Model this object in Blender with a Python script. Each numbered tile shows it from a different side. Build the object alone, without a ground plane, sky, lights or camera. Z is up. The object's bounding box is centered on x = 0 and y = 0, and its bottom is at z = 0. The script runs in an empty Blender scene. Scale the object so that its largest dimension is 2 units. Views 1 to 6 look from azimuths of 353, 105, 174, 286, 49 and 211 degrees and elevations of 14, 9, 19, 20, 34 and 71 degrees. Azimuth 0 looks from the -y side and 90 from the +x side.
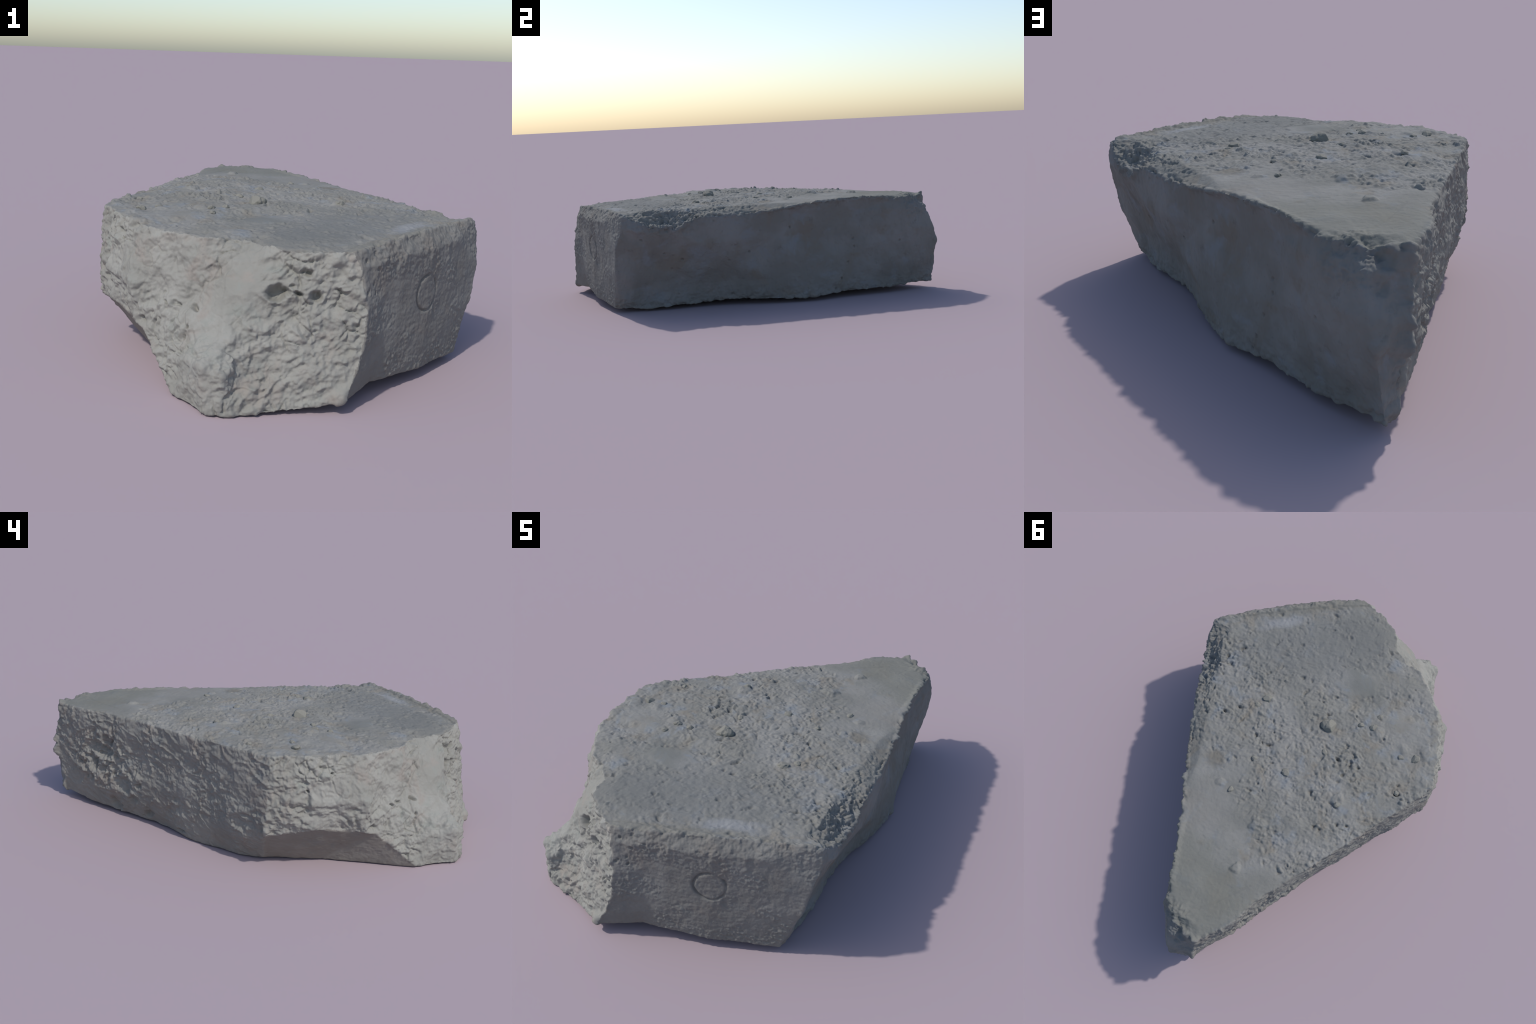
"""Broken chunk of cast concrete: trowelled top, stamped end, smooth cast side,
rough side, fractured end, with pebbles stuck in the top."""
import bpy, bmesh, math
import numpy as np
from mathutils import Vector
from mathutils.bvhtree import BVHTree

VOXEL = 0.0036
RNG = np.random.default_rng(7)

# ------------------------------------------------------------------ ribs ---
# Each rib is a profile down one side of the block, six points from the top
# rim to the foot: (x, y, z).  Ribs run clockwise round the block.  The name
# in front says which kind of wall starts at that rib.
RIBS = [
 ("stamped",   (.662,-.405,.491),(.674,-.415,.430),(.668,-.455,.330),(.648,-.474,.220),(.616,-.494,.120),(.591,-.520,.020)),
 ("stamped",   (.530,-.541,.496),(.553,-.565,.444),(.546,-.573,.330),(.538,-.580,.220),(.525,-.590,.120),(.508,-.602,.034)),
 ("stamped",   (.391,-.677,.495),(.422,-.702,.444),(.410,-.702,.330),(.410,-.705,.220),(.408,-.708,.120),(.394,-.710,.036)),
 ("stamped",   (.214,-.836,.490),(.232,-.853,.444),(.222,-.860,.330),(.220,-.864,.220),(.212,-.863,.120),(.194,-.856,.048)),
 ("fractured", (.110,-.912,.480),(.132,-.927,.430),(.150,-.940,.320),(.148,-.953,.220),(.122,-.970,.120),(.085,-.985,.040)),
 ("fractured", (-.015,-.892,.477),(-.015,-.902,.430),(.000,-.922,.330),(-.010,-.938,.220),(-.020,-.955,.120),(-.020,-.978,.016)),
 ("fractured", (-.095,-.865,.476),(-.090,-.875,.430),(-.115,-.895,.340),(-.120,-.912,.220),(-.120,-.932,.120),(-.130,-.984,.006)),
 ("fractured", (-.160,-.775,.476),(-.180,-.825,.430),(-.200,-.875,.360),(-.220,-.912,.220),(-.220,-.945,.120),(-.220,-.988,.000)),
 ("fractured", (-.230,-.735,.478),(-.240,-.780,.420),(-.260,-.840,.330),(-.275,-.915,.210),(-.280,-.982,.130),(-.280,-.990,.000)),
 ("fractured", (-.320,-.728,.480),(-.325,-.742,.420),(-.328,-.752,.310),(-.330,-.838,.220),(-.335,-.962,.140),(-.335,-.968,.000)),
 ("fractured", (-.420,-.654,.484),(-.427,-.672,.420),(-.425,-.698,.310),(-.435,-.726,.230),(-.435,-.778,.140),(-.418,-.825,.000)),
 ("fractured", (-.500,-.580,.488),(-.520,-.600,.420),(-.545,-.625,.310),(-.533,-.642,.235),(-.512,-.660,.170),(-.435,-.685,.000)),
 ("fractured", (-.585,-.437,.496),(-.605,-.455,.420),(-.616,-.475,.310),(-.614,-.468,.240),(-.606,-.455,.198),(-.460,-.430,.000)),
 ("rough",     (-.652,-.258,.497),(-.658,-.258,.430),(-.663,-.258,.330),(-.667,-.252,.250),(-.648,-.240,.155),(-.528,-.206,.006)),
 ("rough",     (-.598,-.105,.499),(-.604,-.108,.430),(-.602,-.105,.330),(-.597,-.102,.220),(-.582,-.097,.115),(-.526,-.092,.002)),
 ("rough",     (-.477,.169,.493),(-.477,.169,.430),(-.470,.166,.330),(-.474,.166,.220),(-.459,.160,.110),(-.434,.152,.000)),
 ("rough",     (-.371,.390,.493),(-.381,.395,.430),(-.370,.390,.330),(-.376,.392,.220),(-.360,.386,.120),(-.320,.374,.004)),
 ("rough",     (-.302,.556,.493),(-.310,.562,.430),(-.308,.564,.330),(-.308,.564,.220),(-.298,.560,.120),(-.262,.552,.010)),
 ("rough",     (-.246,.748,.491),(-.250,.758,.430),(-.246,.758,.330),(-.238,.757,.220),(-.228,.753,.130),(-.198,.742,.018)),
 ("smooth",    (-.160,.893,.480),(-.160,.916,.430),(-.155,.934,.330),(-.148,.938,.220),(-.138,.928,.130),(-.128,.910,.030)),
 ("smooth",    (-.050,.888,.476),(-.036,.938,.428),(-.040,.976,.330),(-.056,.990,.260),(-.078,.980,.130),(-.098,.958,.035)),
 ("smooth",    (.052,.820,.487),(.068,.843,.430),(.056,.856,.330),(.034,.850,.220),(.014,.846,.130),(-.004,.836,.034)),
 ("smooth",    (.147,.622,.503),(.134,.620,.430),(.134,.622,.330),(.132,.620,.220),(.135,.622,.120),(.132,.625,.028)),
 ("smooth",    (.266,.408,.490),(.246,.400,.430),(.242,.398,.330),(.264,.408,.220),(.272,.412,.120),(.268,.412,.018)),
 ("smooth",    (.358,.241,.468),(.355,.238,.430),(.350,.236,.330),(.346,.236,.220),(.343,.236,.120),(.336,.238,.020)),
 ("smooth",    (.445,.090,.460),(.444,.088,.430),(.440,.086,.330),(.410,.070,.220),(.382,.055,.120),(.362,.044,.028)),
 ("smooth",    (.520,-.060,.464),(.528,-.060,.430),(.522,-.068,.330),(.478,-.098,.220),(.440,-.124,.120),(.426,-.134,.020)),
 ("smooth",    (.575,-.190,.412),(.573,-.194,.387),(.550,-.206,.330),(.525,-.228,.220),(.505,-.248,.120),(.499,-.258,.014)),
 ("smooth",    (.634,-.300,.430),(.638,-.300,.400),(.608,-.322,.330),(.572,-.356,.220),(.552,-.380,.120),(.545,-.396,.014)),
]
KINDS = ["top", "stamped", "fractured", "rough", "smooth", "under"]
PART_NAMES = {"top": "top_face", "stamped": "stamped_end_face",
              "fractured": "fractured_face", "rough": "rough_side_face",
              "smooth": "smooth_side_face", "under": "underside"}
UNDERCUT = (11, 12)      # ribs whose foot leans in under the block
SPINE = (np.array((.08, -.42)), np.array((-.06, .62)))   # ridge line of the top


def top_height(x, y):
    """Height of the undisturbed top surface: nearly level, slightly domed."""
    return (.491 + .028*np.exp(-(x+.17)**2/.36**2-(y-.05)**2/.40**2)
            + .004*np.clip((y-.3)/.4, 0, 1))


# ----------------------------------------------------------------- noise ---
def _hash(ix, iy, iz, seed):
    h = (ix.astype(np.int64)*374761393 + iy.astype(np.int64)*668265263
         + iz.astype(np.int64)*2147483647 + seed*974711) & 0xFFFFFFFF
    h = ((h ^ (h >> 13))*1274126177) & 0xFFFFFFFF
    h = ((h ^ (h >> 16))*2246822519) & 0xFFFFFFFF
    return (h ^ (h >> 15)) & 0xFFFFFFFF


def noise(p, scale, seed=0):
    """Gradient noise, about -1..1."""
    q = p*scale
    i = np.floor(q)
    f = q-i
    u = f*f*f*(f*(f*6-15)+10)
    i = i.astype(np.int64)
    out = np.zeros(len(p))
    for dx in (0, 1):
        wx = u[:, 0] if dx else 1-u[:, 0]
        for dy in (0, 1):
            wy = u[:, 1] if dy else 1-u[:, 1]
            for dz in (0, 1):
                wz = u[:, 2] if dz else 1-u[:, 2]
                h = _hash(i[:, 0]+dx, i[:, 1]+dy, i[:, 2]+dz, seed)
                gx = (h & 1023)/511.5-1
                gy = ((h >> 10) & 1023)/511.5-1
                gz = ((h >> 20) & 1023)/511.5-1
                out += wx*wy*wz*(gx*(f[:, 0]-dx)+gy*(f[:, 1]-dy)+gz*(f[:, 2]-dz))
    return out*1.5


def fbm(p, scale, octaves=3, seed=0, gain=.5):
    s, a, t = 0, 1.0, 0
    for o in range(octaves):
        s = s+a*noise(p, scale*2**o, seed+o*17)
        t += a
        a *= gain
    return s/t


def ridged(p, scale, octaves=2, seed=0):
    """0..1, high along thin crests."""
    s, a, t = 0, 1.0, 0
    for o in range(octaves):
        s = s+a*(1-np.minimum(1, np.abs(noise(p, scale*2**o, seed+o*31))*2.2))**2
        t += a
        a *= .5
    return s/t


def billow(p, scale, seed=0):
    """Rounded lumps with sharp creases between them, about 0..1."""
    return np.minimum(1, np.abs(noise(p, scale, seed))*1.6)


def cells(p, scale, seed=0):
    """Distance to the nearest and second nearest scattered point and a random
    number of the nearest cell."""
    q = p*scale
    i = np.floor(q).astype(np.int64)
    d1 = np.full(len(p), 9.0)
    d2 = np.full(len(p), 9.0)
    r1 = np.zeros(len(p))
    for dx in (-1, 0, 1):
        for dy in (-1, 0, 1):
            for dz in (-1, 0, 1):
                c = i+np.array((dx, dy, dz))
                h = _hash(c[:, 0], c[:, 1], c[:, 2], seed)
                o = np.stack([(h & 1023)/1023, ((h >> 10) & 1023)/1023, ((h >> 20) & 1023)/1023], 1)
                d = np.linalg.norm(c+o-q, axis=1)
                near = d < d1
                d2 = np.where(near, d1, np.minimum(d2, d))
                r1 = np.where(near, (h >> 7 & 255)/255, r1)
                d1 = np.where(near, d, d1)
    return d1, d2, r1


def sstep(a, b, x):
    t = np.clip((x-a)/(b-a), 0, 1)
    return t*t*(3-2*t)


# ------------------------------------------------------------- base form ---
def build_base():
    n = len(RIBS)
    P = np.array([[list(q) for q in r[1:]] for r in RIBS])      # rib, level, xyz
    bm = bmesh.new()
    kinds = []
    V = [[bm.verts.new(P[i, k]) for k in range(6)] for i in range(n)]

    def face(vs, kind):
        bm.faces.new(vs)
        kinds.append(KINDS.index(kind))
    for i in range(n):
        j = (i+1) % n
        for k in range(5):
            undercut = k == 4 and i in UNDERCUT
            if k == 4 and i == UNDERCUT[0]-1:     # the undercut runs out to the toe
                face((V[i][k], V[j][k], V[i][k+1]), RIBS[i][0])
                face((V[j][k], V[j][k+1], V[i][k+1]), "under")
                continue
            face((V[i][k], V[j][k], V[j][k+1], V[i][k+1]), "under" if undercut else RIBS[i][0])
    # top: two inner rings drawn in towards the spine, then the middle
    a, b = SPINE
    prev = [V[i][0] for i in range(n)]
    for f in (.16, .55):
        ring = []
        for i in range(n):
            xy = P[i, 0, :2]
            t = np.clip((xy-a)@(b-a)/((b-a)@(b-a)), 0, 1)
            s = a+t*(b-a)
            m = xy+(s-xy)*f
            ring.append(bm.verts.new((m[0], m[1], float(top_height(m[0], m[1])))))
        for i in range(n):
            j = (i+1) % n
            face((prev[i], ring[i], ring[j], prev[j]), "top")
        prev = ring
    face(tuple(reversed(prev)), "top")
    # underside: one inner ring, hollow in the middle
    ring = []
    for i in range(n):
        xy = P[i, 5, :2]
        t = np.clip((xy-a)@(b-a)/((b-a)@(b-a)), 0, 1)
        m = xy+(a+t*(b-a)-xy)*.35
        ring.append(bm.verts.new((m[0], m[1], P[i, 5, 2]*.6+.012)))
    for i in range(n):
        j = (i+1) % n
        face((V[j][5], ring[j], ring[i], V[i][5]), "under")
    face(tuple(ring), "under")
    bm.faces.ensure_lookup_table()
    for f, k in zip(bm.faces, kinds):
        f.material_index = k
    bmesh.ops.recalc_face_normals(bm, faces=bm.faces)
    bmesh.ops.triangulate(bm, faces=bm.faces)
    me = bpy.data.meshes.new("base_form")
    bm.to_mesh(me)
    tri_kind = [f.material_index for f in bm.faces]
    tree = BVHTree.FromBMesh(bm)
    bm.free()
    return me, tree, tri_kind


def voxel_mesh(me):
    ob = bpy.data.objects.new("base_form", me)
    bpy.context.scene.collection.objects.link(ob)
    m = ob.modifiers.new("remesh", "REMESH")
    m.mode = "VOXEL"
    m.voxel_size = VOXEL
    m.use_smooth_shade = True
    dg = bpy.context.evaluated_depsgraph_get()
    out = bpy.data.meshes.new_from_object(ob.evaluated_get(dg))
    bpy.data.objects.remove(ob)
    return out


def co_of(me):
    c = np.empty(len(me.vertices)*3)
    me.vertices.foreach_get("co", c)
    return c.reshape(-1, 3)


class Surface:
    def __init__(self, me):
        self.me = me
        e = np.empty(len(me.edges)*2, np.int32)
        me.edges.foreach_get("vertices", e)
        self.e = e.reshape(-1, 2)
        self.n = len(me.vertices)
        self.deg = np.bincount(self.e.ravel(), minlength=self.n).astype(float)
        q = np.empty(len(me.loops), np.int32)
        me.loops.foreach_get("vertex_index", q)
        self.quads = q.reshape(-1, 4) if len(q) == 4*len(me.polygons) else None

    def smooth(self, a, it):
        a = a.copy()
        i, j = self.e[:, 0], self.e[:, 1]
        for _ in range(it):
            cols = []
            b = a.reshape(self.n, -1)
            for c in range(b.shape[1]):
                s = np.bincount(i, b[j, c], self.n)+np.bincount(j, b[i, c], self.n)
                cols.append(.5*b[:, c]+.5*s/self.deg)
            a = np.stack(cols, 1).reshape(a.shape)
        return a

    def normals(self, co):
        q = self.quads
        n = np.cross(co[q[:, 2]]-co[q[:, 0]], co[q[:, 3]]-co[q[:, 1]])
        out = np.stack([sum(np.bincount(q[:, k], n[:, c], self.n) for k in range(4)) for c in range(3)], 1)
        return out/np.maximum(np.linalg.norm(out, axis=1, keepdims=True), 1e-12)


# ---------------------------------------------------------- surface rules ---
# deep pits in the fractured end: centre, radius, depth
PITS = [((-.111,-.905,.353), .030, .040), ((-.065,-.905,.352), .018, .028),
        ((.000,-.922,.345), .020, .026), ((.075,-.930,.362), .016, .024),
        ((.095,-.932,.372), .014, .020), ((-.035,-.905,.415), .017, .022),
        ((-.411,-.715,.262), .014, .020), ((-.435,-.705,.265), .009, .016),
        ((-.275,.650,.310), .066, .026), ((-.300,.600,.365), .030, .020), ((-.255,.700,.240), .035, .020),
        ((-.335,.400,.035), .030, .022), ((-.255,.580,.050), .034, .020), ((-.43,.20,.03), .025, .014),
        ((-.305,.520,.165), .050, .016), ((-.330,.470,.110), .035, .014), ((-.36,.42,.20), .022, .012),
        ((-.665,-.31,.43), .012, .016), ((-.63,-.40,.36), .010, .014),
        ((-.350,-.765,.262), .015, .018), ((-.45,-.70,.29), .010, .02),
        ((-.585,-.50,.430), .012, .022), ((-.37,-.79,.222), .011, .016),
        ((-.30,-.96,.10), .014, .012), ((-.50,-.66,.20), .020, .016)]
# lumps and plates on the top: (x, y), radius, height
TOP_LUMPS = [((-.225, .243), .045, .008), ((-.101, .332), .030, .014), ((-.125, .555), .024, .012),
             ((.150, .262), .022, .009), ((-.31, -.34), .030, .010), ((-.45, -.342), .025, .010),
             ((-.338, .037), .030, .010), ((-.213, -.065), .022, .010), ((-.60, -.25), .03, .008),
             ((.02, -.02), .03, .006), ((-.54, -.38), .03, .010)]
# knobs on the sides: centre, radius, height
SIDE_LUMPS = [((-.665, -.255, .175), .030, .012), ((.660, -.36, .405), .035, .006), ((.555, -.28, .25), .07, -.012),
              ((.075, -.978, .065), .030, .012), ((-.33, -.96, .145), .05, .008),
              ((-.08, .985, .26), .03, .008), ((-.16, -.93, .16), .05, -.008)]
RING_C, RING_R = np.array((.406, -.700, .298)), .059


def to_line(p, pts):
    """Distance in plan from each point to a polyline, and the signed side."""
    best = np.full(len(p), 9.0)
    side = np.zeros(len(p))
    for a, b in zip(pts[:-1], pts[1:]):
        a, b = np.array(a), np.array(b)
        ab = b-a
        t = np.clip(((p[:, :2]-a)@ab)/(ab@ab), 0, 1)
        d = np.linalg.norm(p[:, :2]-a-t[:, None]*ab, axis=1)
        sg = ab[0]*(p[:, 1]-a[1])-ab[1]*(p[:, 0]-a[0])
        side = np.where(d < best, np.sign(sg), side)
        best = np.minimum(best, d)
    return best, side


def top_patches(p):
    """Trowelled smooth areas of the top: the tip, and a flat skin patch."""
    x, y = p[:, 0], p[:, 1]
    n = noise(p, 6, 8)*.05+noise(p, 16, 88)*.03
    a = np.minimum(sstep(-.05, .05, .75*(x-.11)+.664*(y-.17)+n), sstep(-.04, .05, y-.17+n))
    a = np.maximum(a, sstep(-.02, .02, y-.49-.22*(x+.174)+.5*n))
    u, v = (x+.10)*.82+(y+.50)*.57, (y+.50)*.82-(x+.10)*.57
    b = sstep(1.10, .85, np.hypot(u/.110, v/.062)+9*n+.25*noise(p, 35, 58))
    return a, b


def sculpt(sf, co, w):
    """Add relief; w maps kind -> blend weight per vertex."""
    nrm = sf.normals(sf.smooth(co, 8))
    p = co
    x, y, z = p[:, 0], p[:, 1], p[:, 2]
    warp = np.stack([fbm(p, 9, 2, 90), fbm(p, 9, 2, 91), fbm(p, 9, 2, 92)], 1)
    pw = p+warp*.02
    mid = fbm(pw, 22, 3, 2, .6)
    small = fbm(pw, 48, 3, 37, .65)
    fine = fbm(p, 85, 2, 3, .7)
    b_coarse = billow(pw, 12, 30)
    b_mid = billow(pw, 27, 31)
    b_small = billow(p+warp*.008, 55, 32)
    b_fine = billow(p, 105, 33)
    d1, d2, r = cells(pw, 75, 5)
    grains = sstep(.55, .15, d1)*np.clip(r-.4, 0, 1)
    c1, c2, rc = cells(pw, 36, 6)
    clods = sstep(.46, .16, c1+.12*small)*np.clip(rc-.66, 0, 1)*3
    e1, e2, re = cells(p+warp*.03, 19, 12)

    # --- top: crumbly, clods standing proud; trowelled smooth at the tip
    smooth_patch, flat_patch = top_patches(p)
    rough = (1-.93*smooth_patch)*(1-.85*flat_patch)
    # quieter towards the stamped end, crumbliest across the middle
    calm = (.50+.50*sstep(-.50, -.28, y+.15*x))*(.55+.65*np.clip(fbm(p, 6, 2, 46)*2.2+.45, 0, 1))
    calm *= 1-.55*sstep(.05, .40, fbm(np.stack([x*1.6+y, y*1.6-x, z], 1), 3.2, 2, 62))
    gouge = np.clip(fbm(pw, 34, 2, 11)-.26, 0, 1)
    top = rough*calm*(.0100*small+.0036*fine+.0070*mid+.0055*grains+.0110*clods-.040*gouge) \
        + .0045*fbm(p, 6, 2, 1) + .0010*mid + smooth_patch*(.0035*noise(p, 9, 41)+.0009*fine+.0010*small)
    # a low step across the top, lower towards the stamped end
    step = (y+.36)*.92-(x+.10)*.40+.02*noise(p, 9, 59)
    top += .011*(sstep(-.03, .03, step)-.5)*sstep(.12, -.08, x)*sstep(.16, .05, np.abs(step))
    # flat skin patch sits a little proud with a broken lip
    top += .003*flat_patch
    # joint scored along the stamped end: the strip outside it lies lower
    d, sd = to_line(p, [(.66, -.40), (.533, -.521), (.377, -.66), (.213, -.80), (.12, -.87)])
    top -= .0045*sstep(-.003, .006, -sd*d+.004*noise(p, 20, 47))*sstep(.10, .05, d)
    for line, dep in (([(.41, -.50), (.30, -.60), (.19, -.69), (.08, -.776)], .0022),
                      ([(-.04, .86), (-.085, .79), (-.13, .731), (-.175, .65), (-.221, .579)], .0026)):
        d, sd = to_line(p, line)
        top -= dep*np.exp(-((d+.003*noise(p, 25, 48))/.004)**2)
    for (cx, cy), rad, h in TOP_LUMPS:
        d = np.hypot(x-cx+warp[:, 0]*.03, y-cy+warp[:, 1]*.03)/rad+.9*mid+.4*small
        top += .8*h*sstep(1.2, .45, d)
    # --- fractured: lumps parted by broken creases; a calm slanting ridge
    ridge_t = np.clip((.46-z)/.36, 0, 1)
    ridge_x = -.165-.19*ridge_t
    calmf = 1-.80*np.exp(-((x-ridge_x)/.055)**2)*sstep(.13, .24, z)
    calmf *= 1-.45*sstep(.12, .45, noise(p, 4.2, 15))
    seg = sstep(.0, .35, noise(p, 11, 49))
    crease = sstep(.13, .0, e2-e1)*seg
    lean = np.stack([x+.35*z, y, z*1.2-.45*x], 1)+warp*.03
    lumps = fbm(lean, 19, 3, 50, .55)
    plane_cut = np.abs(noise(lean, 6.5, 60))
    frac = -.004 + .018*fbm(p, 5, 2, 13) + .020*(.35-np.minimum(plane_cut, .7)) + calmf*(.0175*lumps+.0060*(b_coarse-.3)+.0060*(b_mid-.3)
                                          + .0085*small-.0080*crease+.0060*ridged(lean, 21, 2, 63)) + .0016*fine
    # --- stamped end: small pimples and dimples, ragged under the top edge
    flat_st = sstep(-.1, .3, noise(p, 9, 51))
    st = (.35+.65*flat_st)*(.0068*fbm(np.stack([x, y, z*1.4], 1), 52, 3, 52, .7)+.0040*grains) \
        + .0028*mid+.005*fbm(p, 8, 2, 17)
    upper = sstep(.37, .45, z+.03*noise(p, 8, 53))
    near_a = sstep(.34, .20, x)*sstep(.25, .36, z)
    st += upper*(.005*small+.008*fbm(p, 14, 2, 43))-near_a*.006*sstep(.32, .15, c1)*(rc > .6)
    # --- rough side: slanting ridges, crumbly nest near the tip, calmer foot
    along = x*(-.40)+y*.915
    pr = np.stack([along*.55+.45*z, x*.915+y*.40, z*1.1-.30*along], 1)+warp*.022
    crumb = sstep(1.0, .35, np.hypot((y-.66)/.26, (z-.28)/.19)+.25*mid)
    foot = .60+.40*sstep(.03, .15, z+.10*noise(p, 6, 21))
    busy = .55+.45*sstep(-.2, .3, noise(p, 5, 54))
    rg = .014*fbm(p, 5, 2, 18) + foot*busy*(.0065*np.clip(ridged(pr, 17, 2, 34)-.25, 0, 1)+.0050*(billow(pr, 20, 57)-.3)
                                            + .0110*fbm(pr, 40, 3, 35, .65)+.0040*mid+.0030*grains) \
        + .0014*fine + .010*foot*np.clip(ridged(pr, 7, 1, 36)-.75, 0, 1)*2 \
        + crumb*(.014*(sstep(.62, .25, e1)*re-.22) + .018*mid+.016*small-.010)
    # --- smooth side: gentle swells, faint streaks, a few nicks
    ps = np.stack([x*3, y*3, z*.9], 1)
    nick = sstep(.30, .10, c1)*(rc > .95)
    sm = .017*fbm(p, 4.5, 3, 22)+.0040*fbm(ps, 10, 3, 42)+.0026*mid+.0014*fine+.0012*small-.007*nick
    low = sstep(.12, .03, z)
    sm += low*(.007*mid+.004*small)
    # towards the rough side the cast skin breaks into blobs
    blob = sstep(-.02, -.12, x)*sstep(.82, .90, y)
    sm += blob*(.014*(b_coarse-.3)+.009*mid)
    un = .010*fbm(p, 5, 3, 23)+.0030*mid+.001*fine
    disp = (w["top"]*top + w["fractured"]*frac + w["stamped"]*st + w["rough"]*rg
            + w["smooth"]*sm + w["under"]*un)
    for c, rad, h in SIDE_LUMPS:
        d = np.linalg.norm(p-np.array(c)+warp*.02, axis=1)/rad
        disp += h*sstep(1.2, .3, d)
    # crumbled rim where the top meets the sides
    edge = np.clip(w["top"]*(1-w["top"])*4, 0, 1)
    disp += edge*(.005*small+.012*fbm(p, 13, 3, 44, .6))
    # bites out of the rim above the smooth and stamped sides
    rim = np.clip(w["wide_top"]*(w["wide_smooth"]+.6*w["wide_stamped"])*4, 0, 1)
    bite = np.clip(fbm(p, 11, 3, 55, .6)-.05, 0, 1)
    disp -= rim*(.048*bite-.004)
    disp += rim*(.007*mid+.005*small)
    # ragged foot of the smooth side, lumpy edge towards the rough side
    foot_edge = np.clip(w["wide_smooth"]*w["wide_under"]*4, 0, 1)
    disp += foot_edge*(.022*fbm(p, 10, 3, 56, .6)+.004*small)
    corner = np.clip(w["wide_smooth"]*w["wide_rough"]*4, 0, 1)*sstep(.05, .13, z)
    disp += corner*(.020*(b_coarse-.25)+.010*mid)
    # chipped rim on the smooth side, dust-grainy break at the corner and tip
    chip = edge*w["smooth"] + sstep(.17, .06, np.hypot(x-.60, (y+.24)*.75))*sstep(.36, .42, z) \
        + sstep(.11, .05, np.hypot(x+.02, y-.89))*sstep(.36, .42, z)
    disp += np.clip(chip, 0, 1)*(.014*fbm(p, 10, 2, 45)+.009*mid+.008*small)
    # ragged upright corners
    side = np.clip((w["rough"]*w["smooth"]+w["rough"]*w["fractured"]+w["stamped"]*w["fractured"]*.4
                    + w["stamped"]*w["smooth"]*.6)*4, 0, 1)
    disp += side*(.009*mid+.004*small)
    jag = np.stack([fbm(p, 34, 2, 93), fbm(p, 34, 2, 94), fbm(p, 34, 2, 95)], 1)
    for c, rad, dep in PITS:
        q = p+warp*.030+jag*.016-np.array(c)
        q[:, 2] = q[:, 2]*1.5+.35*q[:, 0]
        d = np.linalg.norm(q, axis=1)
        disp -= 1.15*dep*sstep(rad*1.45, rad*.35, d)-.10*dep*sstep(rad*2.2, rad*1.4, d)
    # stamped ring
    ex = np.array((.66, .75, 0)); ex /= np.linalg.norm(ex)
    q = p-RING_C
    a, b = q@ex, q[:, 2]
    rr = np.hypot(a, b)
    ang = np.arctan2(b, a)
    gap = (1-.9*sstep(.55, .25, np.abs(ang-1.15)))*(.35+.65*sstep(-.35, .15, noise(p, 17, 61)))
    disp -= w["stamped"]*.0075*gap*np.exp(-((rr-RING_R+.003*noise(p, 22, 25))/.0046)**2)
    disp -= w["stamped"]*.005*np.exp(-((a-.052)**2+(b+.075)**2)/.010**2)
    return co+nrm*disp[:, None]


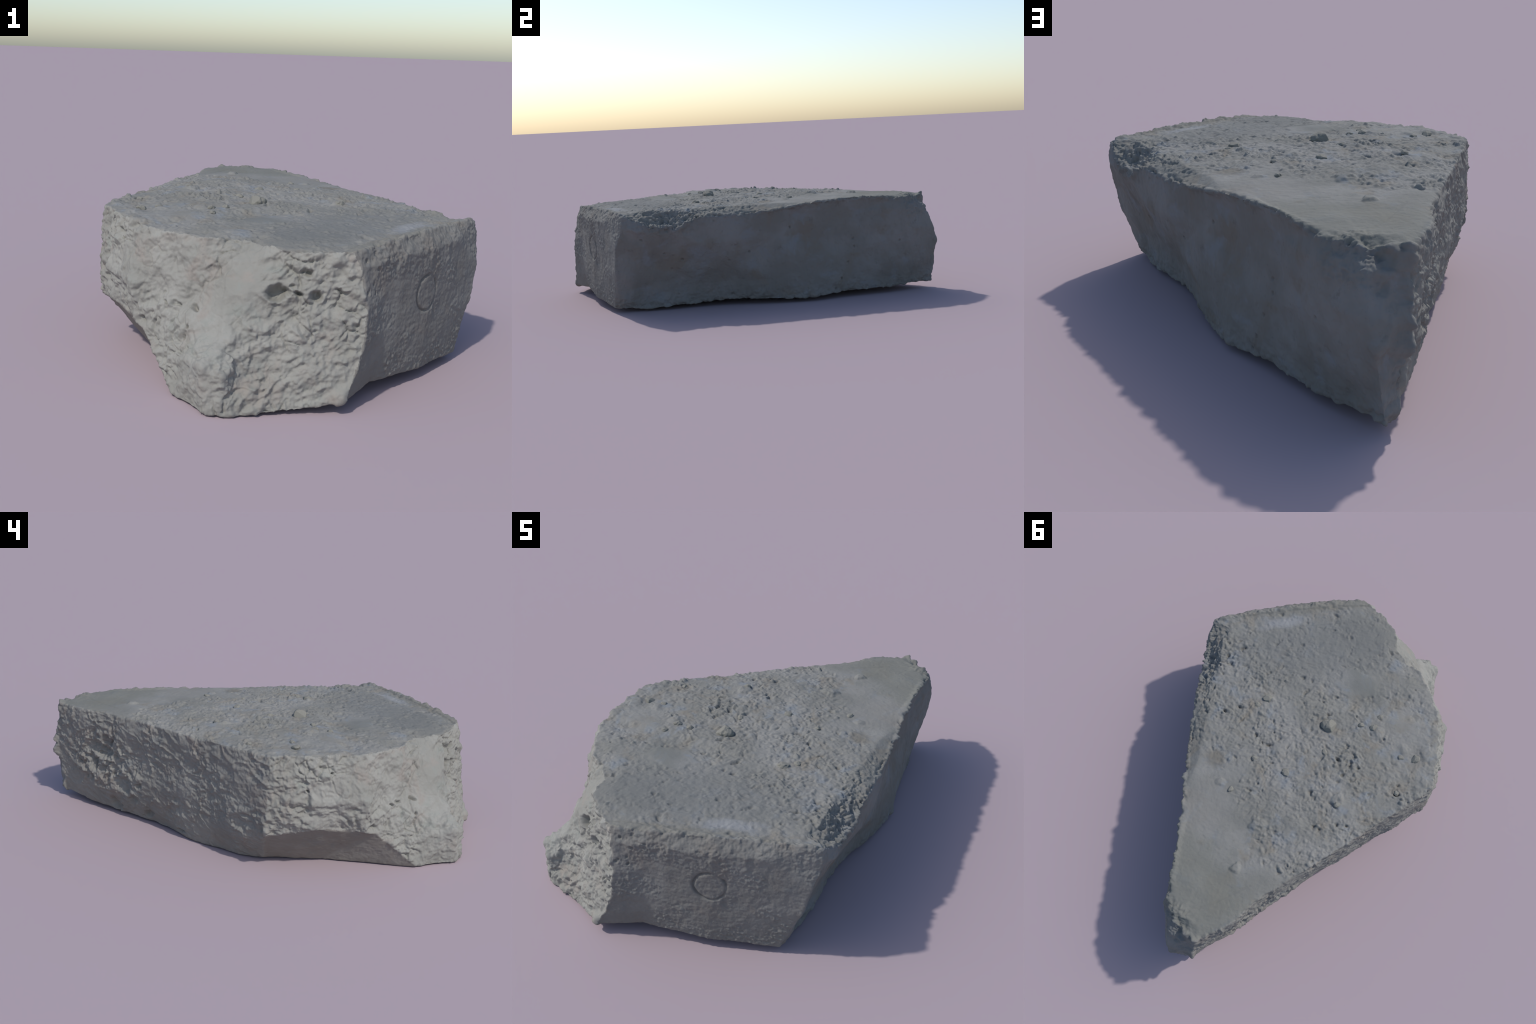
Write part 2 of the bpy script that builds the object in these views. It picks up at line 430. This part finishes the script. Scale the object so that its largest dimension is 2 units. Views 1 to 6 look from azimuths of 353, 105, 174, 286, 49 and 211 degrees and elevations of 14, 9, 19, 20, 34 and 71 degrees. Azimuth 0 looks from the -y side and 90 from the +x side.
# -------------------------------------------------------------- materials ---
def concrete(name, base, pale, dark, warm, cool, patch_scale=4.0, bump=.25, seed=0.0, stains=(), ring=None, strength=.8):
    m = bpy.data.materials.new(name)
    m.use_nodes = True
    nt = m.node_tree
    nt.nodes.clear()
    N, L = nt.nodes.new, nt.links.new
    out = N("ShaderNodeOutputMaterial")
    bs = N("ShaderNodeBsdfPrincipled")
    bs.inputs["Roughness"].default_value = .93
    bs.inputs["Specular IOR Level"].default_value = .2
    L(bs.outputs[0], out.inputs[0])
    tc = N("ShaderNodeTexCoord")
    mp = N("ShaderNodeMapping")
    mp.inputs["Location"].default_value = (seed, seed*.7, seed*1.3)
    L(tc.outputs["Object"], mp.inputs[0])

    def nz(scale, detail, rough=.6, dist=0.):
        t = N("ShaderNodeTexNoise")
        t.inputs["Scale"].default_value = scale
        t.inputs["Detail"].default_value = detail
        t.inputs["Roughness"].default_value = rough
        t.inputs["Distortion"].default_value = dist
        L(mp.outputs[0], t.inputs["Vector"])
        return t.outputs["Fac"]

    def ramp(sock, a, b):
        r = N("ShaderNodeMapRange")
        r.interpolation_type = "SMOOTHSTEP"
        r.inputs["From Min"].default_value = a
        r.inputs["From Max"].default_value = b
        L(sock, r.inputs["Value"])
        return r.outputs["Result"]

    def mix(fac, a, b, amount=1.0):
        x = N("ShaderNodeMix")
        x.data_type = "RGBA"
        if amount != 1.0:
            k = N("ShaderNodeMath")
            k.operation = "MULTIPLY"
            k.inputs[1].default_value = amount
            L(fac, k.inputs[0])
            fac = k.outputs[0]
        L(fac, x.inputs[0])
        for s, v in ((x.inputs[6], a), (x.inputs[7], b)):
            if isinstance(v, tuple):
                s.default_value = (*v, 1)
            else:
                L(v, s)
        return x.outputs[2]
    col = mix(ramp(nz(patch_scale, 4), .38, .66), base, pale)
    col = mix(ramp(nz(patch_scale*1.7, 3, .6, .6), .52, .72), col, warm, strength)
    col = mix(ramp(nz(patch_scale*2.3, 3, .6, .4), .54, .74), col, cool, strength)
    col = mix(ramp(nz(patch_scale*6, 5, .7), .56, .78), col, dark, .6)
    col = mix(ramp(nz(130, 3, .7), .55, .8), col, dark, .35)
    def near(centre, size, turn, soft, wobble):
        """Mask: 1 inside a turned ellipsoid on Object coordinates."""
        q = N("ShaderNodeMapping")
        q.vector_type = "TEXTURE"
        q.inputs["Location"].default_value = centre
        q.inputs["Rotation"].default_value = (0, 0, turn)
        q.inputs["Scale"].default_value = size
        L(tc.outputs["Object"], q.inputs[0])
        ln = N("ShaderNodeVectorMath")
        ln.operation = "LENGTH"
        L(q.outputs[0], ln.inputs[0])
        ad = N("ShaderNodeMath")
        ad.operation = "MULTIPLY_ADD"
        ad.inputs[1].default_value = wobble
        L(nz(14, 4, .65), ad.inputs[0])
        L(ln.outputs["Value"], ad.inputs[2])
        return ramp(ad.outputs[0], 1+wobble*.5, 1+wobble*.5-soft)
    for centre, size, turn, colour, soft, wobble, amount in stains:
        col = mix(near(centre, size, turn, soft, wobble), col, colour, amount)
    if ring:
        d = N("ShaderNodeVectorMath")
        d.operation = "DISTANCE"
        d.inputs[1].default_value = ring[0]
        L(tc.outputs["Object"], d.inputs[0])
        o = N("ShaderNodeMath")
        o.operation = "SUBTRACT"
        o.inputs[1].default_value = ring[1]
        L(d.outputs["Value"], o.inputs[0])
        ab = N("ShaderNodeMath")
        ab.operation = "ABSOLUTE"
        L(o.outputs[0], ab.inputs[0])
        br = N("ShaderNodeMath")
        br.operation = "MULTIPLY"
        L(ramp(ab.outputs[0], .0065, .002), br.inputs[0])
        L(ramp(nz(16, 2), .38, .58), br.inputs[1])
        col = mix(br.outputs[0], col, dark, .65)
    L(col, bs.inputs["Base Color"])
    bp = N("ShaderNodeBump")
    bp.inputs["Strength"].default_value = bump
    bp.inputs["Distance"].default_value = .004
    L(nz(190, 4, .65), bp.inputs["Height"])
    L(bp.outputs[0], bs.inputs["Normal"])
    return m


def make_materials():
    M = {}
    M["top"] = concrete("weathered_top_concrete", (0.199,0.196,0.178), (0.237,0.233,0.217), (0.134,0.132,0.120), (0.210,0.194,0.165), (0.208,0.223,0.234), 4.5, .3, 1, strength=1.0, stains=[
        ((.05, .75, .49), (.42, .30, .3), 0, (.172, .172, .150), .5, .5, .75),
        ((.15, .38, .49), (.16, .16, .3), 0, (0.225, 0.219, 0.203), .5, .6, .7),
        ((.241, .177, .49), (.07, .06, .3), 0, (0.161, 0.143, 0.112), .7, .7, .6),
        ((-.13, -.52, .49), (.17, .10, .3), -.6, (.166, .169, .156), .7, 1.2, .65),
        ((.0, -.75, .49), (.22, .14, .26), .3, (.160, .158, .143), .6, .7, .75),
        ((.15, -.58, .49), (.60, .26, .3), .75, (.172, .174, .166), .7, .8, .7),
        ((.385, -.568, .49), (.165, .042, .26), .78, (.262, .266, .270), .8, 1.6, .75),
        ((.17, -.855, .47), (.552, .045, .26), .75, (0.175, 0.168, 0.143), .5, .6, .5)])
    M["stamped"] = concrete("cast_end_concrete", (0.180,0.174,0.160), (0.211,0.206,0.190), (0.124,0.120,0.111), (0.191,0.175,0.155), (0.175,0.177,0.169), 5, .3, 2, ring=((.406, -.702, .298), .059))
    M["fractured"] = concrete("fractured_concrete", (0.240,0.236,0.212), (0.282,0.278,0.253), (0.188,0.181,0.162), (0.268,0.242,0.214), (0.235,0.247,0.224), 4.5, .25, 3)
    M["rough"] = concrete("rough_side_concrete", (0.200,0.194,0.176), (0.239,0.233,0.212), (0.139,0.134,0.122), (0.217,0.195,0.171), (0.193,0.197,0.189), 5, .3, 4)
    M["smooth"] = concrete("smooth_side_concrete", (.172,.168,.155), (.208,.206,.198), (.112,.107,.097), (.176,.160,.138), (.192,.202,.208), 4.0, .2, 5, strength=1.0)
    M["under"] = concrete("underside_concrete", (0.198,0.185,0.164), (0.229,0.216,0.194), (0.145,0.136,0.124), (0.211,0.189,0.162), (0.189,0.187,0.176), 4, .2, 6)
    M["pebble"] = concrete("pebble_stone", (0.201,0.196,0.169), (0.240,0.233,0.204), (0.147,0.142,0.125), (0.221,0.196,0.162), (0.196,0.198,0.186), 12, .15, 7)
    return M


# ---------------------------------------------------------------- pebbles ---
PEBBLES = [((-.103, -.243), .033, .95), ((.209, -.203), .020, .7), ((.232, -.150), .014, .6),
           ((-.519, -.330), .020, .7), ((-.063, .058), .020, .6), ((-.225, -.331), .014, .8),
           ((-.280, -.352), .016, .8), ((-.278, -.416), .013, .7), ((-.157, -.121), .014, .7),
           ((.099, .261), .014, .7), ((-.531, -.143), .014, .7), ((.093, .081), .013, .5),
           ((-.46, -.30), .013, .7), ((-.34, .06), .014, .7)]


def add_pebbles(parent, mat, co, wt):
    shapes = []
    for k in range(3):
        bm = bmesh.new()
        bmesh.ops.create_icosphere(bm, subdivisions=5, radius=1)
        v = np.array([q.co[:] for q in bm.verts])
        f = 1+.26*noise(v, 1.1, 70+k)+.10*noise(v, 2.6, 75+k)+.03*noise(v, 7, 80+k)
        # a few worn flats
        for d in np.random.default_rng(k).normal(size=(5, 3)):
            d /= np.linalg.norm(d)
            f = np.minimum(f, .86/np.maximum(v@d, .05))
        for q, c in zip(bm.verts, v*f[:, None]):
            q.co = c
        me = bpy.data.meshes.new("pebble")
        bm.to_mesh(me)
        bm.free()
        me.polygons.foreach_set("use_smooth", np.ones(len(me.polygons), bool))
        me.materials.append(mat)
        shapes.append(me)
    rng = np.random.default_rng(21)
    tops = co[wt > .6]
    for i, ((px, py), rad, flat) in enumerate(PEBBLES):
        near = np.hypot(tops[:, 0]-px, tops[:, 1]-py) < rad*1.3
        h = float(np.median(tops[near, 2])) if near.any() else .49
        ob = bpy.data.objects.new("pebble", shapes[i % 3])
        ob.location = (px, py, h-rad*.08)
        ob.rotation_euler = (rng.normal()*.2, rng.normal()*.2, rng.uniform(0, 6.28))
        ob.scale = (rad*rng.uniform(.95, 1.2), rad*rng.uniform(.85, 1.05), rad*flat)
        bpy.context.scene.collection.objects.link(ob)
        ob.parent = parent


# ------------------------------------------------------------------ build ---
def main():
    base, tree, tri_kind = build_base()
    me = voxel_mesh(base)
    sf = Surface(me)
    co = co_of(me)
    co0 = co.copy()
    jit = np.stack([noise(co, 40, 60), noise(co, 40, 61), noise(co, 40, 62)], 1)*.004
    kind = np.array([tri_kind[tree.find_nearest(Vector(c))[2]] for c in co+jit])
    W = np.stack([(kind == i).astype(float) for i in range(len(KINDS))], 1)
    W = sf.smooth(W, 10)
    wide = sf.smooth(W, 45)
    w = {k: W[:, i] for i, k in enumerate(KINDS)}
    w.update({"wide_"+k: wide[:, i] for i, k in enumerate(KINDS)})
    co = sf.smooth(co, 7)
    co = sculpt(sf, co, w)
    # settle into the frame
    co[:, 2] = np.maximum(co[:, 2], 0)
    me.vertices.foreach_set("co", co.ravel())
    me.update()
    nv = sf.normals(co)

    empty = bpy.data.objects.new("concrete_chunk", None)
    bpy.context.scene.collection.objects.link(empty)
    empty["label"] = "broken grey concrete block with rough fractured end"
    empty["category"] = "concrete block"
    M = make_materials()
    fk = kind[sf.quads]
    face_kind = np.array([np.bincount(r, minlength=6).argmax() for r in fk])
    for i, k in enumerate(KINDS):
        q = sf.quads[face_kind == i]
        used, inv = np.unique(q, return_inverse=True)
        part = bpy.data.meshes.new(PART_NAMES[k])
        nq = len(q)
        part.vertices.add(len(used))
        part.vertices.foreach_set("co", co[used].ravel())
        part.loops.add(nq*4)
        part.loops.foreach_set("vertex_index", inv.ravel().astype(np.int32))
        part.polygons.add(nq)
        part.polygons.foreach_set("loop_start", np.arange(0, nq*4, 4, dtype=np.int32))
        part.update(calc_edges=True)
        part.polygons.foreach_set("use_smooth", np.ones(nq, bool))
        part.normals_split_custom_set_from_vertices(nv[used].tolist())
        part.materials.append(M[k])
        ob = bpy.data.objects.new(PART_NAMES[k], part)
        bpy.context.scene.collection.objects.link(ob)
        ob.parent = empty
    add_pebbles(empty, M["pebble"], co, w["top"])
    bpy.data.meshes.remove(me)
    bpy.data.meshes.remove(base)
    print("BBOX", co.min(0), co.max(0))


main()
